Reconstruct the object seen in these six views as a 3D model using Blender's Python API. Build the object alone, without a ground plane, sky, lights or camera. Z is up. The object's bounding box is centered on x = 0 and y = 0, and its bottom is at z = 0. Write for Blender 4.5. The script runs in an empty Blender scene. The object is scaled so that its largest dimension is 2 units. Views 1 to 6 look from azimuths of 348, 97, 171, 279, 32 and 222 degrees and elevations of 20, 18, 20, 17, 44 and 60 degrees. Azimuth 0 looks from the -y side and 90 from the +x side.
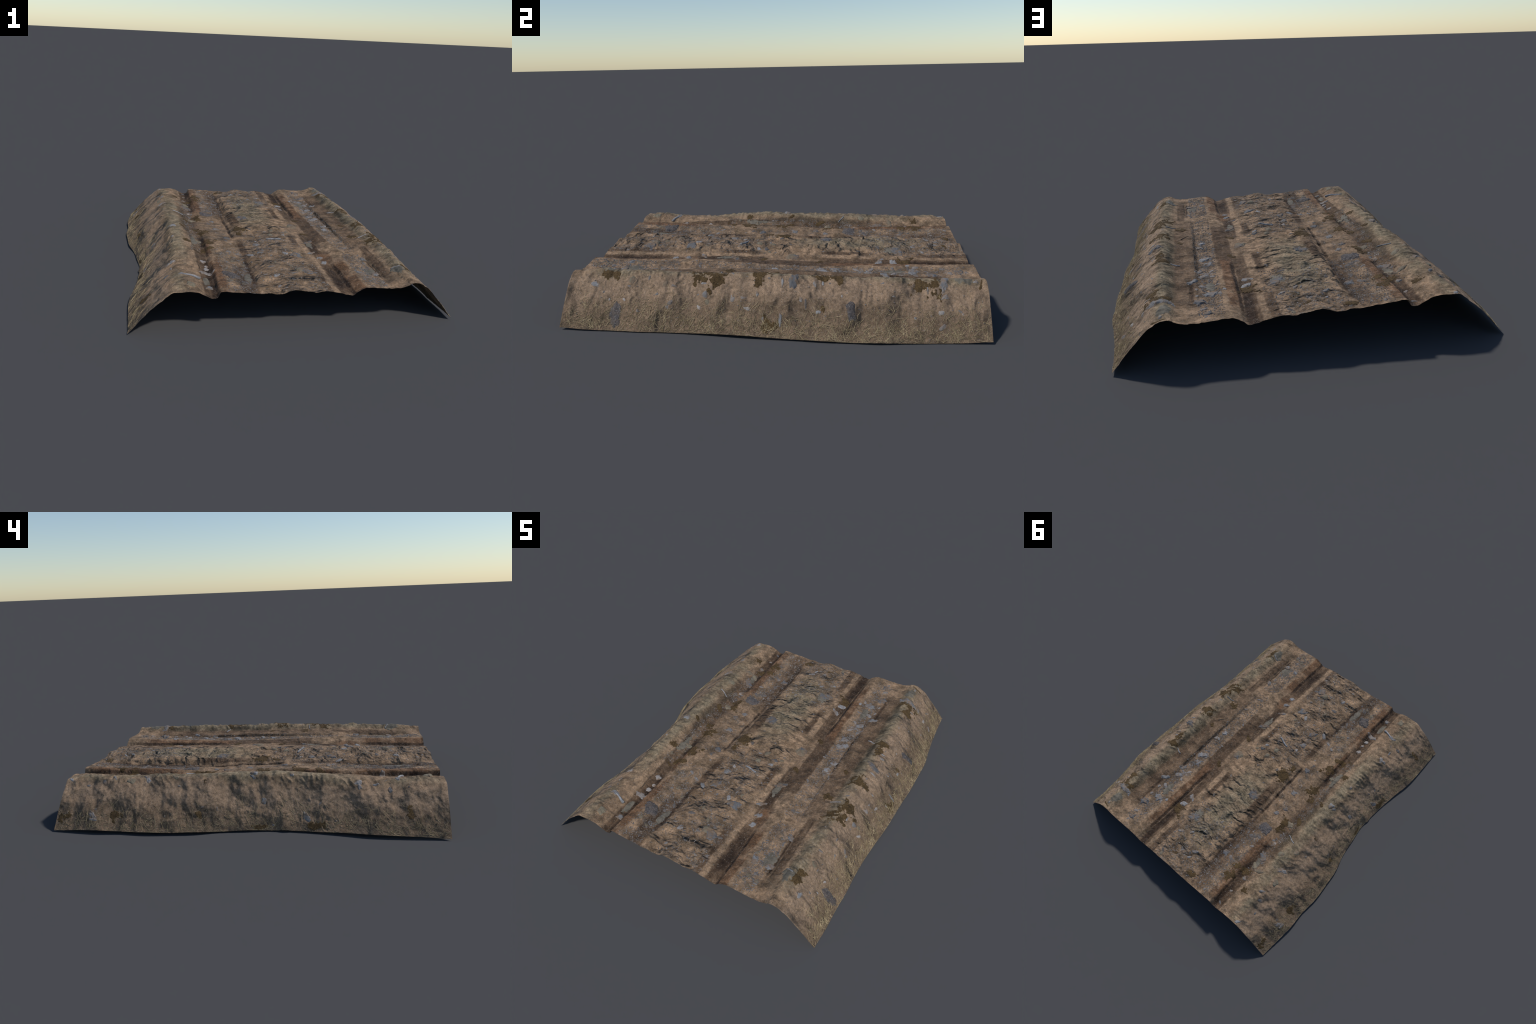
"""A cut-out section of a muddy dirt track: two grassy embankments, two wheel ruts,
a lumpy middle strip, gravel shoulders, stones, twigs, moss patches and dry grass."""
import bpy, math, random
import numpy as np
from mathutils import Vector, Matrix

rng = np.random.default_rng(20)
random.seed(20)

# ---------------------------------------------------------------- guide lines
# Each guide line runs the length of the track (y = -1 .. 1, and repeats, because the
# section tiles).  Stations are evenly spaced along y starting at y = -1.
# name: (x stations, z stations)
L_BOT = ([-.856, -.854, -.855, -.850, -.828, -.810, -.798, -.794, -.810, -.826, -.859, -.872, -.880, -.871, -.876, -.866],
         [.009, .015, .018, .020, .017, .011, .010, .007, .011, .008, .016, .015, .018, .016, .022, .017])
L_CREST = ([-.594, -.572, -.569, -.555, -.546, -.555, -.547, -.560, -.548, -.562, -.579, -.578, -.573, -.585, -.569, -.577],
           [.212, .224, .214, .216, .220, .234, .241, .245, .237, .236, .231, .231, .229, .221, .220, .226])
R_BOT = ([.827, .830, .827, .830, .826, .830, .841, .854, .858, .862, .870, .869, .871, .854, .840, .831],
         [.014, .009, .006, .006, .005, .008, .013, .017, .013, .010, .011, .007, .011, .006, .004, .006])
R_CREST = ([.594, .595, .600, .614, .628, .626, .631, .622, .630, .627, .618, .632, .628, .615, .614, .608],
           [.220, .230, .232, .233, .231, .228, .232, .234, .240, .230, .229, .227, .227, .225, .223, .223])
INNER = [
    # x (one value or 8 stations)                                 z at y = -1,-.75,-.5,-.25,0,.25,.5,.75
    ([-.525], [.213, .209, .220, .231, .229, .216, .211, .205]),                     # crest, inner side
    ([-.478], [.189, .190, .203, .211, .207, .195, .187, .186]),                     # foot of the crest
    ([-.445], [.177, .179, .185, .191, .191, .178, .176, .179]),                     # left rut, bottom
    ([-.424], [.181, .177, .181, .188, .191, .180, .178, .182]),                     # left rut, wall foot
    ([-.404, -.398, -.400, -.402, -.40, -.395, -.390, -.400], [.210, .206, .204, .204, .197, .186, .201, .205]),  # ledge lip
    ([-.355], [.208, .203, .203, .204, .196, .182, .192, .196]),                     # ledge top
    ([-.295], [.202, .187, .194, .198, .186, .172, .178, .180]),                     # gravel trough, slope
    ([-.222, -.205, -.205, -.24, -.228, -.22, -.20, -.20], [.193, .179, .186, .189, .185, .167, .171, .171]),  # trough bottom
    ([-.170], [.193, .196, .194, .190, .201, .190, .199, .190]),                     # flank of the middle strip
    ([-.100], [.189, .200, .199, .193, .198, .193, .203, .197]),
    ([-.040], [.203, .203, .201, .199, .200, .199, .203, .199]),                     # middle strip, top
    ([.055], [.186, .203, .204, .203, .200, .204, .203, .193]),
    ([.125], [.192, .196, .197, .195, .192, .193, .192, .187]),
    ([.200], [.180, .183, .182, .184, .186, .184, .180, .181]),                      # right rut, shoulder
    ([.262], [.166, .169, .180, .182, .184, .177, .169, .169]),                      # right rut, bottom
    ([.296], [.187, .188, .193, .192, .189, .184, .186, .188]),                      # rut wall
    ([.334], [.204, .200, .203, .199, .190, .185, .189, .196]),                      # right ledge
    ([.390], [.202, .194, .200, .196, .186, .180, .180, .182]),
    ([.446], [.198, .184, .193, .191, .187, .184, .181, .182]),                      # gravel shoulder
    ([.466, .486, .484, .462, .462, .462, .470, .490], [.196, .188, .200, .204, .203, .198, .191, .187]),   # step up to the mud shelf
    ([.510], [.197, .195, .205, .208, .206, .199, .192, .191]),                      # mud shelf
    ([.560], [.207, .213, .214, .212, .207, .200, .196, .199]),                      # foot of right crest
]


def periodic(vals, y):
    """Periodic Catmull-Rom through evenly spaced stations on y in [-1, 1)."""
    v = np.asarray(vals, float)
    n = len(v)
    if n == 1:
        return np.full_like(y, v[0])
    t = (y + 1) / 2 * n
    i = np.floor(t).astype(int)
    f = t - i
    p0, p1, p2, p3 = v[(i - 1) % n], v[i % n], v[(i + 1) % n], v[(i + 2) % n]
    return 0.5 * (2 * p1 + (p2 - p0) * f + (2 * p0 - 5 * p1 + 4 * p2 - p3) * f**2 + (3 * p1 - p0 - 3 * p2 + p3) * f**3)


# ---------------------------------------------------------------- noise (repeats in y)
def gnoise(u, v, fu, fv, seed):
    """Gradient noise, fu cells per metre across, fv cells per 2 m along (repeats)."""
    a = np.asarray(u) * fu + 100.0
    b = (np.asarray(v) + 1) / 2 * fv
    g = np.random.default_rng(seed).uniform(0, 2 * np.pi, (512, int(fv)))
    ia, ib = np.floor(a).astype(int), np.floor(b).astype(int)
    fa, fb = a - ia, b - ib
    sa, sb = fa**3 * (fa * (fa * 6 - 15) + 10), fb**3 * (fb * (fb * 6 - 15) + 10)

    def dot(i, j):
        ang = g[(ia + i) % 512, (ib + j) % int(fv)]
        return np.cos(ang) * (fa - i) + np.sin(ang) * (fb - j)
    x0 = dot(0, 0) * (1 - sa) + dot(1, 0) * sa
    x1 = dot(0, 1) * (1 - sa) + dot(1, 1) * sa
    return (x0 * (1 - sb) + x1 * sb) * 1.5


def smooth(a, b, x):
    t = np.clip((x - a) / (b - a), 0, 1)
    return t * t * (3 - 2 * t)


def bump(x, y, cx, cy, rx, ry, rot=0.0):
    c, s = math.cos(rot), math.sin(rot)
    dx, dy = x - cx, (y - cy + 1) % 2 - 1
    q = ((dx * c + dy * s) / rx)**2 + ((-dx * s + dy * c) / ry)**2
    return np.clip(1 - q, 0, None)**1.5


# ---------------------------------------------------------------- terrain surface
NY, PER = 481, 1
ys = np.linspace(-1, 1, NY)


def bank(bot, crest_x, crest_z, t, bulge):
    x = crest_x + (periodic(bot[0], ys) - crest_x) * t
    z = crest_z + (periodic(bot[1], ys) - crest_z) * t
    return x, z + bulge


guides = []
lcx, lcz = periodic(L_CREST[0], ys), periodic(L_CREST[1], ys)
lsx, lsz = lcx - .042, lcz - .003                    # outer shoulder of the left crest
rcx, rcz = periodic(R_CREST[0], ys), periodic(R_CREST[1], ys)
guides.append((periodic(L_BOT[0], ys), periodic(L_BOT[1], ys)))
for t, bl in ((.80, .008), (.62, .014), (.45, .016), (.24, .011)):
    guides.append(bank(L_BOT, lsx, lsz, t, bl))
guides.append((lsx, lsz))
guides.append((lcx, lcz))
G_LCREST = len(guides) - 1
for gx, gz in INNER:
    guides.append((periodic(gx, ys), periodic(gz, ys)))
guides.append((rcx, rcz))
G_RCREST = len(guides) - 1
for t, bl in ((.25, .026), (.46, .025), (.70, .016), (.86, .007)):
    guides.append(bank(R_BOT, rcx, rcz, t, bl))
guides.append((periodic(R_BOT[0], ys), periodic(R_BOT[1], ys)))

GX = np.array([g[0] for g in guides])
GZ = np.array([g[1] for g in guides])
NG = len(guides)
# columns: about 4 mm apart, allotted to each strip between guides
seg_len = [float(np.hypot(np.diff(GX[i:i + 2], axis=0), np.diff(GZ[i:i + 2], axis=0)).mean()) for i in range(NG - 1)]
cols, col_guide = [], []
for i, L in enumerate(seg_len):
    n = max(3, int(round(L / .0042)))
    for k in range(n):
        cols.append(i + k / n)
cols.append(NG - 1.0)
cols = np.array(cols)
NC = len(cols)


def across(G):
    """Monotone (pchip) interpolation across guides, for every y at once."""
    out = np.zeros((NC, NY))
    # chord positions
    s = np.zeros((NG, NY))
    s[1:] = np.cumsum(np.hypot(np.diff(GX, axis=0), np.diff(GZ, axis=0)), axis=0)
    h = np.diff(s, axis=0)
    d = np.diff(G, axis=0) / h
    m = np.zeros_like(G)
    w1, w2 = 2 * h[1:] + h[:-1], h[1:] + 2 * h[:-1]
    with np.errstate(divide='ignore', invalid='ignore'):
        hm = (w1 + w2) / (w1 / d[:-1] + w2 / d[1:])
    lin = (d[:-1] + d[1:]) / 2
    m[1:-1] = np.where(d[:-1] * d[1:] > 0, hm, 0.0) * .6 + lin * .4
    m[0], m[-1] = d[0], d[-1]
    i = np.minimum(cols.astype(int), NG - 2)
    f = (cols - i)[:, None]
    hh = h[i]
    h00, h10 = 2 * f**3 - 3 * f**2 + 1, f**3 - 2 * f**2 + f
    h01, h11 = -2 * f**3 + 3 * f**2, f**3 - f**2
    return h00 * G[i] + h10 * hh * m[i] + h01 * G[i + 1] + h11 * hh * m[i + 1]


X = across(GX)
Z = across(GZ)
Y = np.repeat(ys[None, :], NC, 0)

# relief -------------------------------------------------------------
S = np.zeros_like(X)
S[1:] = np.cumsum(np.hypot(np.diff(X, axis=0), np.diff(Z, axis=0)), axis=0)
S0 = S.mean(axis=1, keepdims=True) + 0 * S
mid = smooth(-.24, -.15, X) * (1 - smooth(.12, .20, X))
bank_l = 1 - smooth(-.62, -.54, X)
bank_r = smooth(.56, .64, X)
banks = np.maximum(bank_l, bank_r)
floor_ = (1 - banks) * (1 - mid)
low = smooth(.02, .06, Z - np.minimum(Z[0], Z[-1])[None, :])

wu = S0 + .02 * gnoise(S0, Y, 5, 12, 11)
wv = Y + .02 * gnoise(S0, Y, 5, 12, 12)
lumps = 1 - 2.2 * np.abs(gnoise(wu, wv, 9, 26, 1))                      # clods with creases between
lumps2 = 1 - 2.2 * np.abs(gnoise(wu, wv, 19, 60, 2))
broad = gnoise(S0, Y, 4.5, 10, 3)
gully = 1 - 2.4 * np.abs(gnoise(S0 + .03 * broad, wv, 3.2, 30, 4))       # wrinkles running down the banks
gully2 = gnoise(S0, wv, 7, 56, 5)
grain = gnoise(S0, Y, 60, 160, 6)
grain2 = gnoise(S0, Y, 110, 260, 7)
drag = gnoise(S0, Y, 38, 10, 8)                                          # drag marks along the wheels

N = np.zeros_like(X)
N += mid * (.0026 * lumps + .0012 * lumps2 + .003 * broad)
rim = np.exp(-((X + .60) / .04)**2) + np.exp(-((X - .63) / .035)**2)
N += rim * (.0022 * lumps2 + .0025 * gnoise(S0, Y, 14, 70, 9))
N += banks * low * (.0022 * gully * smooth(-.25, .35, broad) + .0016 * gully2 + .0022 * lumps + .0015 * lumps2)
N += floor_ * (.0012 * lumps + .0012 * lumps2 + .0018 * drag)
N += (.0008 * grain + .0006 * grain2) * (1 + .5 * mid)


def clods(n, seed, s0, s1, h0, h1, r0, r1, turn):
    """Clods with a long sunny back and a steep lee face (towards +y, turned by `turn`)."""
    r = np.random.default_rng(seed)
    out = np.zeros_like(X)
    wob_a, wob_b = .35 * gnoise(S0, Y, 22, 44, seed + 1), .35 * gnoise(S0, Y, 22, 44, seed + 2)
    for _ in range(n):
        cs, cy = r.uniform(s0, s1), r.uniform(-1, 1)
        ra, rb, h = r.uniform(r0, r1), r.uniform(r0, r1) * 1.15, r.uniform(h0, h1)
        th = turn + r.normal(0, .5)
        dy = (Y - cy + 1) % 2 - 1
        ds = S0 - cs
        ca, sa = math.cos(th), math.sin(th)
        a = (dy * ca + ds * sa) / ra + wob_a
        b = (-dy * sa + ds * ca) / rb + wob_b
        prof = smooth(-1, .45, a) * (1 - smooth(.55, .95, a)) * np.clip(1 - b * b, 0, None)
        out = np.maximum(out, h * prof)
    return out


sc = S0[:, 0]
s_mid0, s_mid1 = np.interp([-.2, .17], X.mean(1), sc)
s_l0, s_l1 = np.interp([-.80, -.56], X.mean(1), sc)
s_r0, s_r1 = np.interp([.60, .80], X.mean(1), sc)
N += clods(95, 61, s_mid0 - .03, s_mid1 + .03, .003, .010, .03, .075, .1)
N += clods(26, 64, s_l0, s_l1, .002, .0055, .05, .08, -.6) * low
N += clods(22, 67, s_r0, s_r1, .003, .006, .03, .05, .2) * low
N += clods(60, 70, s_l1, s_mid0, .0015, .004, .02, .04, 0)
N += clods(60, 73, s_mid1, s_r0, .0015, .004, .02, .04, 0)

# creases and single lumps seen on the surface
crease = np.zeros_like(X)


def groove(xs, y0, y1, depth, width):
    global crease
    c = periodic(xs, ys)[None, :] + .006 * gnoise(0 * Y, Y, 1, 18, 31)
    fade = smooth(y0 - .04, y0 + .04, Y) * (1 - smooth(y1 - .04, y1 + .04, Y))
    crease -= depth * fade * np.exp(-((X - c) / width)**2)


groove([.455], .00, .42, .006, .006)
groove([.488], -.86, -.52, .007, .007)
groove([.490], .55, .80, .008, .008)
groove([-.228], -.15, .36, .007, .007)
groove([-.085], -.34, -.02, .006, .006)
groove([-.482], -.36, -.06, .006, .006)
N += crease
for cx, cy, rx, ry, a, h in ((-.29, .31, .06, .085, .1, .014), (-.02, .32, .07, .07, 0, .004), (.04, .17, .07, .06, .4, .004),
                             (-.13, .55, .07, .12, 0, .007), (-.13, .78, .06, .08, 0, .006), (-.10, -.72, .08, .06, .3, .008),
                             (.03, -.55, .09, .05, .5, .008), (-.02, -.88, .06, .05, 0, .005), (.36, -.45, .05, .09, 0, .006)):
    N += h * bump(X, Y, cx, cy, rx, ry, a)

# narrow gashes washed into the right bank: y, x from, x to, depth, lean
for gy, x0, x1, dep, lean in ((-.05, .775, .850, .010, .00), (.60, .69, .850, .009, .02), (.48, .70, .775, .008, .00), (.145, .655, .705, .009, -.5),
                              (-.17, .665, .73, .007, -.3), (-.85, .675, .72, .007, .0), (.87, .675, .75, .006, .1), (.31, .69, .74, .007, -.4),
                              (-.62, .67, .72, .005, .1), (-.36, .68, .75, .004, 0), (.02, .66, .72, .006, -.2)):
    cen = gy + lean * (X - x0) + .006 * gnoise(S0, 0 * Y, 18, 4, 77)
    along_ = smooth(x0 - .015, x0 + .015, X) * (1 - smooth(x1 - .015, x1 + .015, X))
    N -= .45 * dep * along_ * np.exp(-((Y - cen) / .009)**2)
# buried boulders swelling the banks
for cx, cy, rx, ry, a, h in ((.79, .36, .06, .07, 0, .012), (.76, .12, .05, .06, 0, .007), (.73, .58, .04, .05, 0, .006), (.78, -.45, .04, .05, 0, .006),
                             (-.71, .60, .06, .08, 0, .008), (-.70, .85, .05, .05, 0, .006), (-.76, -.20, .07, .04, 0, .010), (-.66, -.84, .05, .06, 0, .007)):
    N += h * bump(X, Y, cx, cy, rx, ry, a)

# displace along the surface normal (kept inside the cut planes: no y shift)
dXc, dZc = np.gradient(X, axis=0), np.gradient(Z, axis=0)
ln = np.hypot(dXc, dZc)
X = X + N * (-dZc / ln)
Z = Z + N * (dXc / ln)
Z = np.maximum(Z, 0.001)
Z -= Z.min()
sx = .878 * 2 / (X.max() - X.min())
X = (X - (X.max() + X.min()) / 2) * sx

rows_sorted = [(np.maximum.accumulate(X[:, j]), Z[:, j]) for j in range(NY)]


def surf(x, y):
    """Height of the surface at (x, y)."""
    j = (np.clip(y, -.9999, .9999) + 1) / 2 * (NY - 1)
    j0 = int(j)
    f = j - j0
    a = np.interp(x, *rows_sorted[j0])
    b = np.interp(x, *rows_sorted[j0 + 1])
    return a * (1 - f) + b * f


def frame(x, y, r=.012):
    """Point and smoothed normal."""
    z = surf(x, y)
    zx = (surf(x + r, y) - surf(x - r, y)) / (2 * r)
    zy = (surf(x, y + r) - surf(x, y - r)) / (2 * r)
    return Vector((x, y, z)), Vector((-zx, -zy, 1)).normalized()


# ---------------------------------------------------------------- node helpers
class Tree:
    def __init__(self, name, rough=.9, spec=.25):
        self.mat = bpy.data.materials.new(name)
        self.mat.use_nodes = True
        self.t = self.mat.node_tree
        self.t.nodes.clear()
        self.out = self.t.nodes.new('ShaderNodeOutputMaterial')
        self.bsdf = self.t.nodes.new('ShaderNodeBsdfPrincipled')
        self.bsdf.inputs['Roughness'].default_value = rough
        self.bsdf.inputs['Specular IOR Level'].default_value = spec
        self.t.links.new(self.bsdf.outputs[0], self.out.inputs[0])
        self.tc = self.t.nodes.new('ShaderNodeTexCoord')
        self.P = self.tc.outputs['Object']

    def put(self, sock, v):
        if isinstance(v, bpy.types.NodeSocket):
            self.t.links.new(v, sock)
        elif isinstance(v, tuple) and sock.type == 'RGBA':
            sock.default_value = (*v[:3], 1)
        else:
            sock.default_value = v

    def math(self, op, a, b=0.0, c=None):
        n = self.t.nodes.new('ShaderNodeMath')
        n.operation = op
        self.put(n.inputs[0], a)
        self.put(n.inputs[1], b)
        if c is not None:
            self.put(n.inputs[2], c)
        return n.outputs[0]

    def ramp(self, v, a, b, lo=0.0, hi=1.0):
        n = self.t.nodes.new('ShaderNodeMapRange')
        n.interpolation_type = 'SMOOTHSTEP'
        self.put(n.inputs['Value'], v)
        for k, q in (('From Min', a), ('From Max', b), ('To Min', lo), ('To Max', hi)):
            self.put(n.inputs[k], q)
        return n.outputs[0]

    def scale(self, vec, s, off=(0, 0, 0)):
        n = self.t.nodes.new('ShaderNodeMapping')
        self.put(n.inputs['Vector'], vec)
        n.inputs['Scale'].default_value = s
        n.inputs['Location'].default_value = off
        return n.outputs[0]

    def noise(self, scale, detail=3, rough=.55, vec=None, dist=0.0, col=False):
        n = self.t.nodes.new('ShaderNodeTexNoise')
        self.put(n.inputs['Vector'], vec or self.P)
        n.inputs['Scale'].default_value = scale
        n.inputs['Detail'].default_value = detail
        n.inputs['Roughness'].default_value = rough
        n.inputs['Distortion'].default_value = dist
        return n.outputs['Color' if col else 'Fac']

    def voronoi(self, scale, feature='F1', out='Distance', vec=None):
        n = self.t.nodes.new('ShaderNodeTexVoronoi')
        n.feature = feature
        self.put(n.inputs['Vector'], vec or self.P)
        n.inputs['Scale'].default_value = scale
        return n.outputs[out]

    def mix(self, f, a, b, mode='MIX'):
        n = self.t.nodes.new('ShaderNodeMix')
        n.data_type = 'RGBA'
        n.blend_type = mode
        self.put(n.inputs[0], f)
        self.put(n.inputs[6], a)
        self.put(n.inputs[7], b)
        return n.outputs[2]

    def gain(self, col, v):
        """Multiply a colour by a grey value."""
        n = self.t.nodes.new('ShaderNodeVectorMath')
        n.operation = 'SCALE'
        self.put(n.inputs[0], col)
        self.put(n.inputs['Scale'], v)
        return n.outputs[0]

    def warp(self, amount, scale, vec=None):
        vec = vec or self.P
        c = self.noise(scale, 3, .6, vec, col=True)
        s = self.t.nodes.new('ShaderNodeVectorMath')
        s.operation = 'SUBTRACT'
        self.put(s.inputs[0], c)
        s.inputs[1].default_value = (.5, .5, .5)
        m = self.t.nodes.new('ShaderNodeVectorMath')
        m.operation = 'MULTIPLY_ADD'
        self.put(m.inputs[0], s.outputs[0])
        m.inputs[1].default_value = (amount,) * 3
        self.put(m.inputs[2], vec)
        return m.outputs[0]

    def xyz(self, vec):
        n = self.t.nodes.new('ShaderNodeSeparateXYZ')
        self.put(n.inputs[0], vec)
        return n.outputs

    def bump(self, height, strength, distance, normal=None):
        n = self.t.nodes.new('ShaderNodeBump')
        self.put(n.inputs['Strength'], strength)
        n.inputs['Distance'].default_value = distance
        self.put(n.inputs['Height'], height)
        if normal:
            self.put(n.inputs['Normal'], normal)
        return n.outputs[0]

    def band(self, px, py, xc, xw, y0, y1, soft=.006, ysoft=.05):
        """Soft box x in xc +- xw, y in y0..y1."""
        a = self.ramp(self.math('ABSOLUTE', self.math('SUBTRACT', px, xc)), xw + soft, xw - soft)
        b = self.ramp(self.math('ABSOLUTE', self.math('SUBTRACT', py, (y0 + y1) / 2)), (y1 - y0) / 2 + ysoft, (y1 - y0) / 2 - ysoft)
        return self.math('MULTIPLY', a, b)

    def union(self, masks):
        r = masks[0]
        for m in masks[1:]:
            r = self.math('MAXIMUM', r, m)
        return r


# ---------------------------------------------------------------- materials
def soil_material():
    T = Tree('track_soil', .92, .18)
    P = T.P
    Pw = T.warp(.014, 14.0, T.warp(.016, 3.0))
    x, y, z = T.xyz(Pw)
    big = T.noise(3.2, 4, .6)
    med = T.noise(11, 5, .62)
    fine = T.noise(70, 4, .65)
    speck = T.noise(260, 2, .6)
    along = T.noise(1.0, 4, .6, T.scale(P, (42, 3.2, 20)))
    down = T.noise(1.0, 4, .6, T.scale(P, (5, 34, 5)))

    tan = T.mix(T.ramp(big, .36, .64), (.198, .130, .080), (.268, .178, .110))
    tan = T.mix(T.ramp(med, .45, .66, 0, .85), tan, (.132, .090, .055))
    tan = T.mix(T.ramp(T.noise(23, 4, .65), .56, .70, 0, .7), tan, (.094, .071, .050))
    # upper banks: pinkish dry clay; crests: olive crust; lower banks: dull loam
    ax = T.math('ABSOLUTE', x)
    clay = T.ramp(ax, .60, .68)
    tan = T.mix(T.math('MULTIPLY', clay, .85), tan, T.mix(down, (.208, .145, .096), (.280, .194, .130)))
    crest = T.union([T.band(x, y, -.575, .045, -.55, .72, .03, .15), T.band(x, y, .615, .035, -.9, .95, .025, .1),
                     T.band(x, y, -.60, .03, -1.0, -.70, .03, .1), T.band(x, y, -.03, .10, .10, .75, .06, .15),
                     T.band(x, y, -.60, .03, .80, 1.0, .03, .05)])
    crest = T.math('MULTIPLY', crest, T.ramp(med, .25, .60, .25, .85))
    col = T.mix(crest, tan, T.mix(fine, (.158, .128, .082), (.215, .172, .112)))
    loam = T.ramp(ax, .71, .79)
    loam = T.math('MULTIPLY', loam, T.ramp(med, .2, .6, .55, .95))
    col = T.mix(loam, col, T.mix(down, (.118, .080, .051), (.180, .124, .081)))
    # damp bands left by the wheels and in the ditches
    damp = T.union([T.band(x, y, .243, .036, -1.1, -.58), T.band(x, y, .243, .030, -.52, -.06), T.band(x, y, .240, .030, .22, 1.1),
                    T.band(x, y, .150, .022, -1.1, -.64), T.band(x, y, .150, .018, .22, .50), T.band(x, y, .150, .02, -.34, -.14),
                    T.band(x, y, .155, .022, .72, 1.1), T.band(x, y, .310, .045, -.28, .40),
                    T.math('MULTIPLY', T.band(x, y, .515, .055, -.40, .82, .010, .14), T.ramp(T.noise(6, 3, .6), .35, .65, .45, .95)), T.band(x, y, .525, .022, -.85, -.40),
                    T.band(x, y, -.450, .030, -1.1, -.30), T.band(x, y, -.465, .045, -.15, .52, .02, .1),
                    T.band(x, y, -.450, .030, .50, 1.1), T.band(x, y, -.250, .045, .36, 1.0, .02, .1),
                    T.band(x, y, -.250, .045, -1.1, -.62), T.band(x, y, -.190, .020, -.52, -.22),
                    T.band(x, y, -.165, .03, .10, .36)])
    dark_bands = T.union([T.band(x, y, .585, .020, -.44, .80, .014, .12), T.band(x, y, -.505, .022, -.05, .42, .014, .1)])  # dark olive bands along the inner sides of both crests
    damp = T.math('MULTIPLY', damp, T.ramp(along, .28, .58, .65, 1.0))
    col = T.mix(T.math('MULTIPLY', damp, .95), col, T.mix(med, (.052, .032, .019), (.112, .070, .043)))
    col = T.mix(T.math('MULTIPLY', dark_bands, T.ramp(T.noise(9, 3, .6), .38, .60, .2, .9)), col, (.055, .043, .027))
    # rusty clay on the ledges beside the ruts
    rust = T.union([T.band(x, y, -.385, .030, -1.1, -.52), T.band(x, y, -.385, .032, .40, .96), T.band(x, y, .312, .032, -1.1, -.60),
                    T.band(x, y, .308, .030, .26, .86), T.band(x, y, -.40, .014, -.50, -.20), T.band(x, y, .27, .03, -.58, -.44)])
    rust = T.math('MULTIPLY', rust, T.ramp(T.math('ADD', med, T.math('MULTIPLY', along, .5)), .50, .76))
    col = T.mix(T.math('MULTIPLY', rust, .85), col, T.mix(fine, (.094, .047, .022), (.160, .085, .046)))
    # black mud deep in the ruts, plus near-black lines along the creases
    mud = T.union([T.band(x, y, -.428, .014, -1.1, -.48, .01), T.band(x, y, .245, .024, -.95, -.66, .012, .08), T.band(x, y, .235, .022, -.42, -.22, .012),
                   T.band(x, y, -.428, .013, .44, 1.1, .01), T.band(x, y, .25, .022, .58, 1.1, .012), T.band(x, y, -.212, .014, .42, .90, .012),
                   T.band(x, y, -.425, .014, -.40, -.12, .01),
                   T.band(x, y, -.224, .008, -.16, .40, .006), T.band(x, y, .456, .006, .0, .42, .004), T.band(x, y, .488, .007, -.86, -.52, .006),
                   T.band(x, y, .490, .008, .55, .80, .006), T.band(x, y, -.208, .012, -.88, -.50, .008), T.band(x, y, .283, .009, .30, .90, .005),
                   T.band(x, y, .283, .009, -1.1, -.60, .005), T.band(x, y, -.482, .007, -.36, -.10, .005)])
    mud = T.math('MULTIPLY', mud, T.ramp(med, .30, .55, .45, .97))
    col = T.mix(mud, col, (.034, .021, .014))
    # fine gravel grains
    cell = T.voronoi(120, out='Color', vec=T.warp(.01, 40))
    dist = T.voronoi(120, vec=T.warp(.01, 40))
    cr = T.xyz(cell)
    gz = T.union([T.band(x, y, .415, .042, -1.1, -.50, .03), T.band(x, y, .410, .040, -.30, 1.0, .03), T.band(x, y, -.29, .07, -1.1, -.40, .04),
                  T.band(x, y, -.29, .07, .38, .96, .04), T.band(x, y, -.47, .03, -.40, .70, .02), T.band(x, y, -.02, .14, .55, 1.1, .06),
                  T.band(x, y, -.02, .13, -.45, -.10, .06), T.band(x, y, .05, .12, -1.1, -.60, .06), T.band(x, y, -.3, .06, -.2, .2, .04)])
    gz = T.math('MULTIPLY', gz, T.ramp(T.noise(16, 3, .6), .42, .60))
    bed = T.math('MULTIPLY', gz, T.ramp(T.noise(38, 4, .65), .40, .62, 0, .9))
    col = T.mix(bed, col, (.080, .066, .054))
    grit = T.math('MULTIPLY', T.ramp(dist, .46, .30), T.ramp(cr[0], .62, .70))
    grit = T.math('MULTIPLY', grit, gz)
    gcol = T.mix(cr[1], (.125, .118, .114), (.270, .258, .252))
    gcol = T.mix(T.ramp(cr[2], .7, .75), gcol, (.13, .085, .04))
    col = T.mix(grit, col, gcol)
    # hair cracks and rootlets
    net = T.voronoi(26, 'DISTANCE_TO_EDGE', vec=T.warp(.05, 22))
    crk = T.math('MULTIPLY', T.ramp(net, .035, .0), T.ramp(T.noise(7, 3, .6), .50, .64))
    col = T.mix(T.math('MULTIPLY', crk, .6), col, (.05, .04, .03))
    # grain
    mott = T.ramp(T.noise(19, 4, .62), .32, .68, -.36, .32)
    col = T.gain(col, T.math('MULTIPLY_ADD', mott, T.math('MULTIPLY_ADD', clay, -.62, 1.0), 1.0))
    col = T.gain(col, T.ramp(fine, .28, .72, .72, 1.26))
    col = T.gain(col, T.ramp(speck, .30, .70, .84, 1.16))
    flecks = T.xyz(T.voronoi(330, out='Color'))
    col = T.mix(T.ramp(flecks[0], .94, .96, 0, .45), col, (.26, .225, .19))
    col = T.mix(T.ramp(flecks[1], .93, .95, 0, .55), col, (.055, .042, .032))
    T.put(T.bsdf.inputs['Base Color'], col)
    # relief below the mesh: broad swells, clod edges, grain
    onbank = T.ramp(ax, .56, .64)
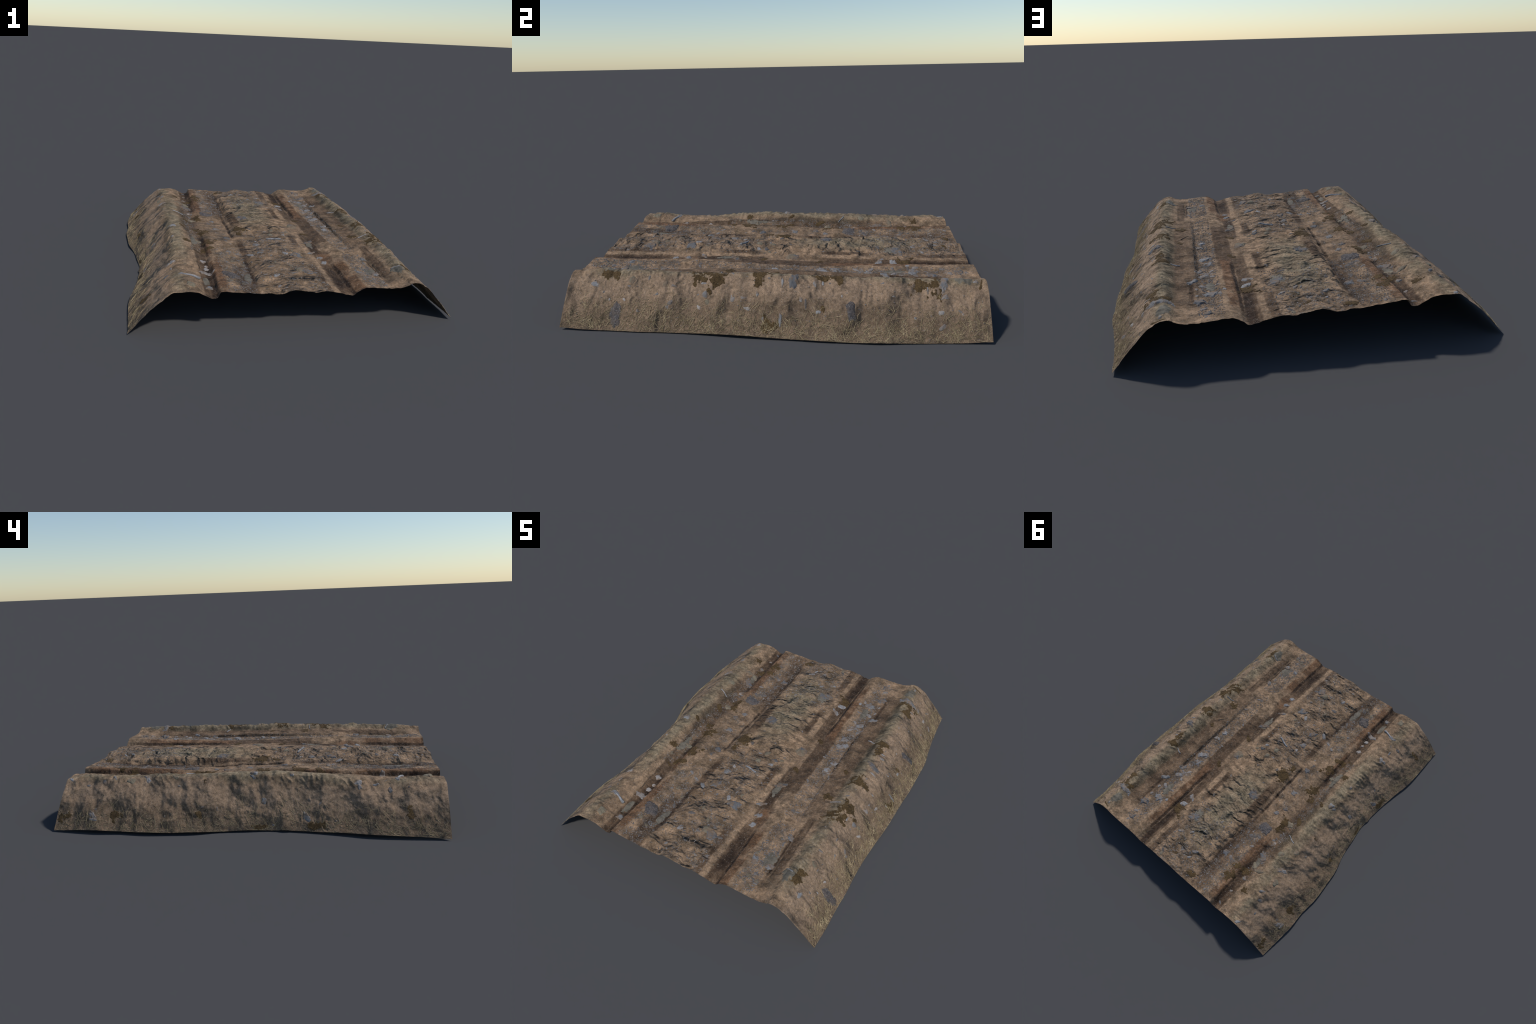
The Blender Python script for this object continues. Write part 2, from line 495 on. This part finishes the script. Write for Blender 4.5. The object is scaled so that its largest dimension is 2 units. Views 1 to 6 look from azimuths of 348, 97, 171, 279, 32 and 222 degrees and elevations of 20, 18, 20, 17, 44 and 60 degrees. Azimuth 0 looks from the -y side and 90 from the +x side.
    inner = T.band(T.xyz(T.warp(.12, 5))[0], y, -.02, .18, -1.2, 1.2, .07)
    swell = T.noise(1.0, 2, .45, T.scale(T.warp(.10, 4), (4.6, 6.2, 4.6)))
    swell = T.ramp(swell, .32, .68)
    n0 = T.bump(swell, T.math('MULTIPLY_ADD', onbank, .34, .28), .060)
    lump = T.noise(1.0, 3, .5, T.scale(T.warp(.08, 6), (6.0, 10.5, 6.0)))
    n0 = T.bump(lump, T.math('MULTIPLY_ADD', inner, .80, .18), .085, n0)
    e1 = T.noise(1.0, 2, .5, T.scale(T.warp(.06, 7), (6.5, 12.5, 6.5), (3, 1, 0)))
    edge = T.math('ADD', T.ramp(e1, .36, .50), T.math('MULTIPLY', T.ramp(e1, .54, .68), .9))
    clod = T.union([inner, T.math('MULTIPLY', onbank, .12), .18])
    clod = T.math('MULTIPLY', clod, T.ramp(T.noise(5.5, 2, .5), .36, .60, .22, .95))
    n1 = T.bump(edge, clod, .019, n0)
    n2 = T.bump(T.noise(38, 5, .6), T.math('MULTIPLY_ADD', onbank, -.15, .42), .010, n1)
    n3 = T.bump(speck, .3, .002, n2)
    T.put(T.bsdf.inputs['Normal'], n3)
    return T.mat


def stone_material(name, lo, hi, spots=None, rough=.8, dirty=.88):
    T = Tree(name, rough, .3)
    info = T.t.nodes.new('ShaderNodeObjectInfo')
    n = T.noise(60, 4, .6)
    col = T.mix(n, lo, hi)
    col = T.gain(col, T.ramp(info.outputs['Random'], 0, 1, .78, 1.15))
    if spots:
        v = T.voronoi(420, out='Color')
        col = T.mix(T.ramp(T.xyz(v)[0], .78, .86, 0, .6), col, spots)
        col = T.mix(T.ramp(T.xyz(v)[1], .80, .86, 0, .8), col, (.03, .028, .028))
    dirt = T.ramp(T.noise(34, 4, .65), .44, .60, 0, dirty)
    col = T.mix(dirt, col, (.165, .115, .078))
    T.put(T.bsdf.inputs['Base Color'], col)
    T.put(T.bsdf.inputs['Normal'], T.bump(T.noise(110, 4, .65), .6, .004))
    return T.mat


def patch_material(name, lo, hi, scale=120, bumpy=.8, rough=.9):
    T = Tree(name, rough, .2)
    n = T.noise(scale, 4, .7)
    m = T.noise(22, 3, .6)
    col = T.mix(T.ramp(n, .3, .7), lo, hi)
    col = T.gain(col, T.ramp(m, .3, .7, .75, 1.2))
    T.put(T.bsdf.inputs['Base Color'], col)
    T.put(T.bsdf.inputs['Normal'], T.bump(n, bumpy, .004))
    return T.mat


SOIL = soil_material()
PALE = stone_material('pale_stone', (.145, .141, .140), (.262, .256, .256))
WHITE = stone_material('white_stone', (.215, .190, .172), (.330, .305, .290))
SLATE = stone_material('slate_stone', (.075, .075, .078), (.140, .138, .142))
OCHRE = stone_material('ochre_stone', (.130, .110, .075), (.215, .185, .130))
ROCK = stone_material('speckled_rock', (.052, .046, .045), (.098, .086, .084), (.22, .20, .19), .85, .25)
MOSS = patch_material('dead_moss', (.040, .025, .010), (.115, .073, .033), 170)
GREYMUD = patch_material('grey_mud', (.108, .094, .072), (.155, .136, .106), 60, .3, .8)
WOOD = patch_material('weathered_twig', (.17, .165, .165), (.34, .335, .34), 90)
DARKWOOD = patch_material('dark_twig', (.05, .04, .03), (.10, .08, .06), 90)
STRAW = patch_material('dry_straw', (.27, .205, .115), (.47, .375, .225), 40, .2)

# ---------------------------------------------------------------- thing
top = bpy.data.objects.new('dirt_track', None)
top.empty_display_size = .2
bpy.context.collection.objects.link(top)
top['label'] = 'muddy dirt road section with wheel ruts, stones and banks'
top['category'] = 'dirt road'


def add(name, mesh, parent=top, mat=None):
    ob = bpy.data.objects.new(name, mesh)
    if mat and not mesh.materials:
        mesh.materials.append(mat)
    bpy.context.collection.objects.link(ob)
    ob.parent = parent
    return ob


# terrain parts: one continuous surface divided into strips with common borders
vx = np.stack([X, Y, Z], -1)
dc, dr = np.gradient(vx, axis=0), np.gradient(vx, axis=1)
nrm = np.cross(dc, dr)
nrm /= np.linalg.norm(nrm, axis=-1, keepdims=True)


def col_of(gi):
    return int(np.searchsorted(cols, gi - 1e-9))


cut = [0, col_of(G_LCREST + 1), col_of(G_LCREST + 8), col_of(G_LCREST + 14), col_of(G_LCREST + 17), col_of(G_RCREST - 1), NC - 1]
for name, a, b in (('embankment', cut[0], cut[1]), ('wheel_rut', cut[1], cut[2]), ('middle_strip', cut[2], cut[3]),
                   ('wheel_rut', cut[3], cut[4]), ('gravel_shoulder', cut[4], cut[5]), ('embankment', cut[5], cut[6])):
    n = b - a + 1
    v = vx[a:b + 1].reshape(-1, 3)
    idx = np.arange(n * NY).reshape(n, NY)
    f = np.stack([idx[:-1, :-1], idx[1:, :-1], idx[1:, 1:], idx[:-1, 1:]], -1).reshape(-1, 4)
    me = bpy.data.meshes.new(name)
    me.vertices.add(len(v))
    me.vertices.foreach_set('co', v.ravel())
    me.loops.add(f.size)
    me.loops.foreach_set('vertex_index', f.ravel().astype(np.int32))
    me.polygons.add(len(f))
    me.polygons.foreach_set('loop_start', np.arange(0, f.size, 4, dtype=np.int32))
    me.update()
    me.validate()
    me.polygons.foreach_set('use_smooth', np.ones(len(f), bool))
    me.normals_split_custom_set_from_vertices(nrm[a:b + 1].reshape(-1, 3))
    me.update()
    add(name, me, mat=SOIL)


# ---------------------------------------------------------------- stones
def joined(name, verts, faces, mat, smooth_=False):
    me = bpy.data.meshes.new(name)
    me.from_pydata(verts, [], faces)
    if smooth_:
        me.polygons.foreach_set('use_smooth', np.ones(len(me.polygons), bool))
    ob = add(name, me, mat=mat)
    return ob


def stone_mesh(seed, angular, mat):
    """A worn or broken stone about 1 across: a ball pressed against a few random planes."""
    import bmesh
    r = np.random.default_rng(seed)
    bm = bmesh.new()
    bmesh.ops.create_icosphere(bm, subdivisions=3, radius=.5)
    planes = []
    for _ in range(9 if angular else 6):
        d = Vector(r.normal(size=3)).normalized()
        planes.append((d, r.uniform(.26, .40) if angular else r.uniform(.36, .46)))
    for v in bm.verts:
        for d, h in planes:
            k = v.co.dot(d)
            if k > h:
                v.co -= d * (k - h) * (.95 if angular else .75)
        v.co += v.co.normalized() * .03 * math.sin(9 * v.co.x + seed) * math.cos(8 * v.co.y + 2 * seed)
    me = bpy.data.meshes.new('stone')
    bm.to_mesh(me)
    bm.free()
    me.materials.append(mat)
    me.polygons.foreach_set('use_smooth', np.ones(len(me.polygons), bool))
    me.set_sharp_from_angle(angle=math.radians(32))
    return me


LIB = {'pale': [stone_mesh(100 + i, True, PALE) for i in range(8)],
       'white': [stone_mesh(130 + i, True, WHITE) for i in range(4)],
       'slate': [stone_mesh(200 + i, i % 2, SLATE) for i in range(5)],
       'ochre': [stone_mesh(300 + i, False, OCHRE) for i in range(4)],
       'rock': [stone_mesh(400 + i, False, ROCK) for i in range(3)]}


def place(kind, x, y, length, width, angle=0.0, proud=.004, thick=None, variant=None, name='stone'):
    p, n = frame(x, y, max(.008, length * .35))
    thick = thick or max(.008, width * .55)
    me = LIB[kind][(variant if variant is not None else random.randrange(99)) % len(LIB[kind])]
    ob = add(name, me)
    t = Vector((math.cos(angle), math.sin(angle), 0))
    t = (t - n * t.dot(n)).normalized()
    b = n.cross(t)
    rot = Matrix((t, b, n)).transposed().to_4x4()
    c = p + n * (proud - thick * .5)
    ob.matrix_world = Matrix.Translation(c) @ rot @ Matrix.Diagonal((length * 1.15, width * 1.15, thick * 1.15, 1))
    return ob


def clast(kind, x, y, ra, rb, rot, seed):
    """A broken stone bedded in the soil: a random convex outline, bevelled edges and a tilted, slightly rough face."""
    r = np.random.default_rng(seed)
    step = .0016 if rb < .02 else .0022
    R = ra * 1.5
    n = int(2 * R / step) + 3
    g = np.linspace(-R, R, n)
    px, py = np.meshgrid(g, g, indexing='ij')
    c, s = math.cos(math.radians(rot)), math.sin(math.radians(rot))
    u, v = (px * c + py * s) / ra, (-px * s + py * c) / rb
    q = np.full_like(u, -9.0)
    for k in range(7):
        th = 2 * math.pi * (k + r.uniform(-.35, .35)) / 7
        q = np.maximum(q, (u * math.cos(th) + v * math.sin(th)) / r.uniform(.70, 1.12))
    nz = gnoise(px + seed, (py + y) * .5, 60, 240, 700 + seed) + .5 * gnoise(px + seed, (py + y) * .5, 150, 600, 750 + seed)
    f = 1 - q + (.14 if kind in ('rock', 'ochre') else .30) * nz
    high = min(.013, .0022 + rb * (.26 if kind in ('rock', 'ochre') else .15))
    round_ = kind in ('rock', 'ochre')
    body = np.sqrt(np.clip(f * 1.6, 0, 1)) if round_ else np.clip(f * 3.2, 0, 1)
    h = high * (body * (1 + .25 * (u * r.uniform(-1, 1) + v * r.uniform(-1, 1))) + .10 * nz * (f > 0)) + np.clip(f, -1, 0) * .012
    mat = {'pale': PALE, 'white': WHITE, 'slate': SLATE, 'ochre': OCHRE, 'rock': ROCK}[kind]
    keep = f > -.25
    idx = -np.ones((n, n), int)
    V, F = [], []
    cell = keep[:-1, :-1] & keep[1:, :-1] & keep[1:, 1:] & keep[:-1, 1:]
    for i, j in zip(*np.nonzero(cell)):
        if max(abs(py[i, j] + y), abs(py[i, j + 1] + y)) > .995:
            continue
        face = []
        for a, b in ((i, j), (i + 1, j), (i + 1, j + 1), (i, j + 1)):
            if idx[a, b] < 0:
                idx[a, b] = len(V)
                wx, wy = px[a, b] + x, py[a, b] + y
                j0 = int(round((min(max(wy, -1), 1) + 1) / 2 * (NY - 1)))
                wx = min(max(wx, X[0, j0] + .001), X[-1, j0] - .001)
                V.append((wx, wy, surf(wx, wy) + float(h[a, b])))
            face.append(int(idx[a, b]))
        F.append(face)
    if F:
        ob = joined('rock' if kind == 'rock' else 'stone', V, F, mat, True)
        return ob


# stones that can be told apart in the pictures: x, y, half length, half width, angle in degrees
ROCK_STONES = (
    (-.320, -.754, .053, .046, 139), (-.327, .377, .045, .038, 150), (.787, -.733, .040, .023, 20), (.789, .381, .047, .022, 0),
)
WHITE_STONES = (
    (-.453, -.693, .022, .017, 28), (-.436, -.634, .018, .015, 44), (-.432, -.589, .015, .011, 41), (-.445, -.528, .019, .014, 33),
    (-.087, -.239, .014, .011, 133), (-.447, .424, .017, .014, 32), (-.809, .800, .028, .012, 52), (-.451, .853, .012, .010, 25),
    (.736, -.776, .006, .005, 8), (.742, -.701, .009, .005, 53), (.772, -.327, .013, .008, 49), (.777, -.628, .007, .004, 100),
    (.776, -.097, .016, .006, 83), (.730, .338, .005, .004, 3), (.757, .782, .015, .009, 93), (.772, .737, .005, .004, 144),
    (.756, .878, .005, .004, 84), (-.829, .786, .020, .007, 90), (-.752, .146, .007, .005, 6), (-.809, .410, .005, .003, 8),
    (-.612, -.567, .021, .017, 134), (-.640, -.574, .014, .011, 165), (-.428, -.699, .033, .013, 174),
)
OCHRE_STONES = (
    (.049, -.745, .028, .025, 31), (.208, .064, .034, .030, 155), (.020, -.134, .019, .016, 26), (-.443, .243, .023, .021, 18),
    (-.543, -.917, .027, .026, 131), (.044, -.058, .019, .017, 75), (-.437, -.216, .022, .018, 28), (-.643, .632, .022, .018, 114),
    (-.460, .635, .035, .014, 133), (-.511, .639, .029, .016, 28), (-.545, .458, .024, .020, 9), (-.620, .393, .022, .016, 53),
    (.670, -.675, .018, .014, 73), (.689, -.504, .012, .010, 69), (.751, -.293, .012, .007, 92),
)
SLATE_STONES = (
    (-.103, .246, .036, .034, 35), (.106, .636, .044, .028, 30), (.460, .781, .029, .024, 32), (-.237, .679, .027, .017, 139),
    (.430, .912, .022, .017, 25), (.215, .083, .029, .026, 163), (.100, -.764, .034, .029, 172), (.235, -.249, .035, .014, 37),
    (.667, .109, .039, .021, 163), (.110, -.088, .019, .014, 29), (-.259, -.155, .023, .021, 175), (.256, -.231, .023, .014, 40),
    (-.097, -.423, .031, .022, 44), (.091, -.516, .039, .026, 29), (-.340, .177, .021, .017, 35), (-.458, .550, .043, .024, 135),
    (-.447, .954, .018, .007, 135), (.680, .113, .030, .014, 5), (.763, .172, .019, .007, 3), (-.647, .783, .017, .012, 53),
    (-.657, -.721, .012, .011, 162),
)
PALE_STONES = (
    (.415, .239, .046, .019, 39), (.395, .302, .022, .020, 174), (.230, .536, .032, .016, 142), (.240, .607, .030, .021, 26),
    (-.307, .235, .022, .019, 26), (.481, .545, .037, .016, 40), (.403, .688, .033, .027, 175), (.344, .671, .012, .011, 59),
    (.441, .593, .025, .015, 140), (.465, -.786, .026, .022, 35), (.383, -.791, .025, .020, 140), (.478, -.572, .020, .018, 136),
    (-.086, -.797, .020, .018, 62), (.239, -.504, .030, .014, 38), (.244, -.578, .020, .015, 45), (-.167, -.464, .024, .012, 128),
    (-.098, -.298, .030, .021, 37), (.105, -.132, .017, .013, 34), (.421, -.007, .020, .019, 157), (.436, .065, .024, .014, 31),
    (.449, .408, .030, .018, 37), (.427, .470, .026, .021, 29), (.033, -.490, .022, .015, 122), (.211, -.424, .028, .012, 37),
    (-.232, -.438, .018, .011, 128), (-.448, -.877, .021, .018, 35), (-.303, .044, .023, .020, 23), (-.582, -.028, .022, .021, 102),
    (-.607, -.021, .022, .007, 52), (-.707, -.091, .019, .011, 120), (-.758, -.312, .028, .011, 61), (-.698, -.322, .012, .005, 61),
    (-.595, -.225, .011, .009, 78), (-.311, -.570, .012, .011, 14), (-.616, .549, .031, .012, 44), (-.464, .734, .017, .013, 148),
    (-.617, .732, .020, .008, 45), (-.627, .979, .019, .009, 45), (-.085, .870, .017, .007, 42), (-.093, .819, .024, .010, 38),
    (.097, .770, .027, .011, 35), (.031, .733, .017, .011, 40), (.683, -.865, .019, .010, 81), (.700, -.462, .015, .004, 86),
    (.723, -.542, .007, .005, 72), (.691, -.317, .013, .004, 82), (.729, -.306, .017, .009, 76), (.729, -.057, .012, .008, 9),
    (.686, .059, .021, .005, 5), (.742, -.122, .014, .005, 88), (.813, .058, .021, .007, 5), (.815, -.020, .011, .007, 5),
    (.747, .150, .011, .009, 14), (.681, .212, .011, .009, 11), (.674, .249, .011, .007, 3), (.723, .571, .007, .003, 107),
    (.706, .802, .019, .007, 103), (.687, .727, .020, .004, 175), (.625, .806, .060, .019, 169), (.626, .948, .013, .009, 107),
    (.784, .230, .010, .006, 82), (.782, .666, .006, .004, 102), (-.631, .544, .030, .010, 18), (-.671, .863, .014, .006, 95),
    (-.627, -.656, .016, .006, 90), (-.568, -.766, .027, .012, 178), (-.749, -.299, .011, .006, 6), (-.779, -.453, .009, .003, 85),
)
for kind, group in (('rock', ROCK_STONES), ('white', WHITE_STONES), ('ochre', OCHRE_STONES), ('slate', SLATE_STONES), ('pale', PALE_STONES)):
    for i, (x, y, ra, rb, rot) in enumerate(group):
        clast(kind, x, y, ra, rb, rot, 10 * len(group) + i)

# scattered stones: zones with (x range, y range, count, kinds)
ZONES = (((.365, .465), (-.98, -.52), 38, ('pale', 'pale', 'slate', 'ochre')), ((.36, .455), (-.40, .25), 24, ('pale', 'slate', 'white')),
         ((.365, .470), (.25, .95), 52, ('pale', 'pale', 'white', 'slate')), ((-.37, -.21), (-.92, -.40), 22, ('pale', 'slate', 'ochre')),
         ((-.35, -.21), (.40, .97), 34, ('pale', 'slate', 'white', 'slate')), ((-.49, -.43), (-.35, .75), 14, ('pale', 'slate', 'ochre')),
         ((-.17, .16), (.50, .98), 30, ('pale', 'pale', 'slate', 'ochre')), ((-.16, .17), (-.95, -.05), 34, ('pale', 'slate', 'ochre')),
         ((-.16, .18), (-.05, .45), 8, ('pale', 'slate')), ((-.35, -.24), (-.3, .2), 10, ('pale', 'slate')),
         ((.62, .80), (-.95, .95), 18, ('white', 'pale', 'pale')), ((-.80, -.60), (-.95, .95), 8, ('pale', 'slate')))
for (x0, x1), (y0, y1), cnt, kinds in ZONES:
    for _ in range(cnt):
        l = random.choice((.012, .015, .019, .024, .032)) * random.uniform(.85, 1.3)
        place(random.choice(kinds), random.uniform(x0, x1), random.uniform(y0, y1), l, l * random.uniform(.45, .85),
              random.uniform(0, math.pi), random.uniform(.0012, .0032), name='pebble')


# small grit, too small to pick apart
def grit(name, mat, zones, seed):
    r = random.Random(seed)
    V, F = [], []
    base = [Vector(c) for c in ((1, 0, 0), (-1, 0, 0), (0, 1, 0), (0, -1, 0), (0, 0, 1), (0, 0, -1))]
    tris = ((0, 2, 4), (2, 1, 4), (1, 3, 4), (3, 0, 4), (2, 0, 5), (1, 2, 5), (3, 1, 5), (0, 3, 5))
    for (x0, x1), (y0, y1), cnt in zones:
        for _ in range(cnt):
            x, y = r.uniform(x0, x1), r.uniform(y0, y1)
            z = surf(x, y)
            l = r.uniform(.002, .0055)
            a = r.uniform(0, math.pi)
            k = len(V)
            for b in base:
                q = Vector((b.x * l * r.uniform(.7, 1.3), b.y * l * r.uniform(.4, .9), b.z * l * .5))
                V.append((x + q.x * math.cos(a) - q.y * math.sin(a), y + q.x * math.sin(a) + q.y * math.cos(a), z + q.z + .0005))
            F += [(k + i, k + j, k + m) for i, j, m in tris]
    joined(name, V, F, mat)['kind'] = 'stuff'


GZ_ = [((.36, .47), (-.98, -.50), 420), ((.36, .47), (-.45, .95), 800), ((-.37, -.21), (-.98, -.35), 330), ((-.37, -.21), (.36, .98), 450),
       ((-.5, -.43), (-.4, .75), 180), ((-.18, .17), (.48, .98), 360), ((-.18, .17), (-.97, -.05), 460), ((.62, .83), (-.97, .97), 120)]
grit('gravel', PALE, GZ_, 5)
grit('gravel', SLATE, [(a, b, c * 2 // 3) for a, b, c in GZ_], 6)


# ---------------------------------------------------------------- patches lying on the soil
def patch(name, mat, x, y, rx, ry, rot=0.0, seed=0, rag=.55, proud=.0022, flat=False, step=.0022):
    """A thin ragged mat: the soil surface raised slightly inside a noisy outline."""
    R = max(rx, ry) * 1.6
    n = int(2 * R / step)
    g = np.linspace(-R, R, n)
    px, py = np.meshgrid(g, g, indexing='ij')
    c, s = math.cos(rot), math.sin(rot)
    q = np.hypot((px * c + py * s) / rx, (-px * s + py * c) / ry)
    nz = gnoise(px + x + 3 * seed, (py + y) * .5, 26, 104, 900 + seed) + .6 * gnoise(px + x + seed, (py + y) * .5, 70, 280, 950 + seed) \
        + .4 * gnoise(px + seed, (py + y) * .5, 150, 600, 980 + seed)
    f = 1 - q + rag * nz
    keep = f > -.12
    ok = (np.abs(py + y) < .996)
    idx = -np.ones((n, n), int)
    V, F = [], []
    use = np.zeros((n, n), bool)
    cell = keep[:-1, :-1] & keep[1:, :-1] & keep[1:, 1:] & keep[:-1, 1:] & ok[:-1, :-1] & ok[1:, 1:]
    for i, j in zip(*np.nonzero(cell)):
        face = []
        for a, b in ((i, j), (i + 1, j), (i + 1, j + 1), (i, j + 1)):
            if idx[a, b] < 0:
                idx[a, b] = len(V)
                wx, wy = px[a, b] + x, py[a, b] + y
                if abs(wx) > .80:
                    j0 = int(round((np.clip(wy, -1, 1) + 1) / 2 * (NY - 1)))
                    wx = min(max(wx, X[0, j0] + .001), X[-1, j0] - .001)
                h = surf(wx, wy) + proud * float(np.clip(f[a, b] * 4, -1, 1)) + (0 if flat else .0006 * float(np.clip(nz[a, b], -1, 1)))
                V.append((wx, wy, h))
            face.append(int(idx[a, b]))
        F.append(face)
    if F:
        return joined(name, V, F, mat, True)


MOSS_PATCHES = (   # x, y, half length, half width, angle
    (.641, -.817, .031, .024, 74), (.646, -.766, .024, .018, 44), (.671, -.345, .030, .023, 72), (.671, -.262, .060, .045, 17),
    (.655, -.052, .060, .043, 10), (.831, .009, .030, .027, 18), (.643, .248, .047, .022, 93), (.666, .694, .036, .029, 102),
    (.646, .768, .060, .027, 170), (.638, .971, .035, .007, 160), (.775, .253, .009, .008, 64), (-.804, .955, .035, .014, 81),
    (-.814, .682, .039, .025, 80), (-.791, .234, .015, .013, 179), (-.657, .220, .015, .010, 51), (-.787, -.075, .034, .008, 97),
    (-.787, -.356, .033, .014, 84), (-.758, -.818, .023, .017, 170), (-.152, -.009, .057, .055, 110), (-.172, -.093, .022, .020, 56),
    (-.379, -.259, .041, .033, 49), (-.382, -.351, .026, .021, 52), (-.424, -.372, .035, .024, 54), (.614, -.355, .040, .036, 47),
    (.635, .320, .034, .027, 7), (.533, .008, .017, .015, 115), (.524, -.232, .027, .022, 52), (.251, -.083, .034, .017, 133),
    (.277, .215, .021, .019, 139), (.020, .913, .018, .013, 22), (-.376, .783, .038, .035, 10), (-.378, .706, .027, .022, 35),
    (.233, .673, .044, .029, 145), (-.436, .691, .034, .025, 42), (-.398, -.055, .040, .034, 55), (-.430, .017, .025, .024, 46),
    (-.520, .006, .021, .013, 138), (-.401, .258, .040, .032, 123), (-.408, .321, .028, .020, 53), (-.479, .199, .035, .014, 132),
    (-.507, -.266, .026, .018, 12), (-.177, .942, .027, .020, 37), (-.524, .792, .028, .022, 18),
)
for i, (x, y, rx, ry, rot) in enumerate(MOSS_PATCHES):
    patch('moss_patch', MOSS, x, y, min(rx, .05) * .95, min(ry, .045) * .95, math.radians(rot), i, .6 + .3 * (i % 3))
for i, (x, y, rx, ry, rot) in enumerate(((.450, -.745, .030, .05, 0), (.405, .60, .022, .05, 0), (-.23, -.77, .018, .07, 0), (-.455, -.80, .018, .05, 0),
                                         (.09, .62, .03, .05, .3), (-.455, .60, .018, .05, 0), (.59, -.81, .03, .045, 0), (.235, -.28, .018, .06, 0),
                                         (.61, .90, .03, .04, 0), (-.47, -.22, .016, .08, 0))):
    patch('mud_patch', GREYMUD, x, y, rx, ry, rot, 60 + i, .45, .0016, True)


# ---------------------------------------------------------------- twigs and straw
def strand(V, F, pts, r0, r1, sides=5):
    """Tapered tube along points."""
    k0 = len(V)
    for i, p in enumerate(pts):
        d = (pts[min(i + 1, len(pts) - 1)] - pts[max(i - 1, 0)]).normalized()
        u = d.cross(Vector((0, 0, 1)))
        u = u.normalized() if u.length > 1e-4 else Vector((1, 0, 0))
        w = u.cross(d)
        r = r0 + (r1 - r0) * i / (len(pts) - 1)
        for s in range(sides):
            a = 2 * math.pi * s / sides
            V.append(tuple(p + u * math.cos(a) * r + w * math.sin(a) * r))
    for i in range(len(pts) - 1):
        for s in range(sides):
            a, b = k0 + i * sides + s, k0 + i * sides + (s + 1) % sides
            F.append((a, b, b + sides, a + sides))
    F.append(tuple(k0 + s for s in range(sides))[::-1])
    F.append(tuple(k0 + (len(pts) - 1) * sides + s for s in range(sides)))


for x0, y0, x1, y1, r0, r1, m in ((-.020, -.212, .064, -.238, .0055, .0065, WOOD), (-.577, -.766, -.486, -.795, .003, .009, WOOD),
                                  (-.561, .349, -.494, .319, .0025, .0035, WOOD), (.563, -.774, .604, -.786, .003, .003, WOOD),
                                  (.541, .341, .587, .328, .004, .003, WOOD), (.559, -.256, .616, -.241, .002, .003, WOOD),
                                  (.485, -.108, .530, -.048, .001, .003, DARKWOOD), (-.473, -.647, -.475, -.612, .002, .002, DARKWOOD)):
    V, F = [], []
    pts = []
    for k in range(7):
        t = k / 6
        x, y = x0 + (x1 - x0) * t, y0 + (y1 - y0) * t + .003 * math.sin(t * 5)
        pts.append(Vector((x, y, surf(x, y) + .5 * (r0 + (r1 - r0) * t))))
    strand(V, F, pts, r0, r1, 8)
    joined('twig', V, F, m, True)


def straw(side, count, seed, lo, hi):
    """Dry grass stems matted on the lower bank; side -1 or 1."""
    r = random.Random(seed)
    V, F = [], []
    for _ in range(count):
        y = r.uniform(-.99, .99)
        j = int((y + 1) / 2 * (NY - 1))
        xb = X[-1, j] if side > 0 else X[0, j]
        clump = .5 + .5 * math.sin(9 * y + 2 * math.sin(5 * y + seed)) * math.sin(23 * y + seed)
        t = abs(r.gauss(0, 1)) * .045 * (.5 + clump)
        x = xb - side * (t + .002)
        a = r.uniform(0, 2 * math.pi)
        L = r.uniform(.02, .07)
        pts = []
        n = 4
        ca = a
        for k in range(n):
            yy = min(max(y, -.995), .995)
            jj = int((yy + 1) / 2 * (NY - 1))
            e = X[-1, jj] if side > 0 else X[0, jj]
            xx = min(x, e - .001) if side > 0 else max(x, e + .001)
            p, nn = frame(xx, yy, .006) if abs(yy) < .985 else (Vector((xx, yy, surf(xx, yy))), Vector((side * .7, 0, .7)))
            pts.append(p + nn * (lo + (hi - lo) * r.random()))
            ca += r.gauss(0, .45)
            x += math.cos(ca) * L / (n - 1) * .75
            y += math.sin(ca) * L / (n - 1)
        thick = r.uniform(.0004, .00085) * (1 if side > 0 else .75)
        strand(V, F, pts, thick, .0004, 3)
    ob = joined('dry_grass', V, F, STRAW)
    ob['kind'] = 'stuff'


straw(1, 1500, 3, .0004, .0035)
straw(-1, 900, 4, .0002, .0011)
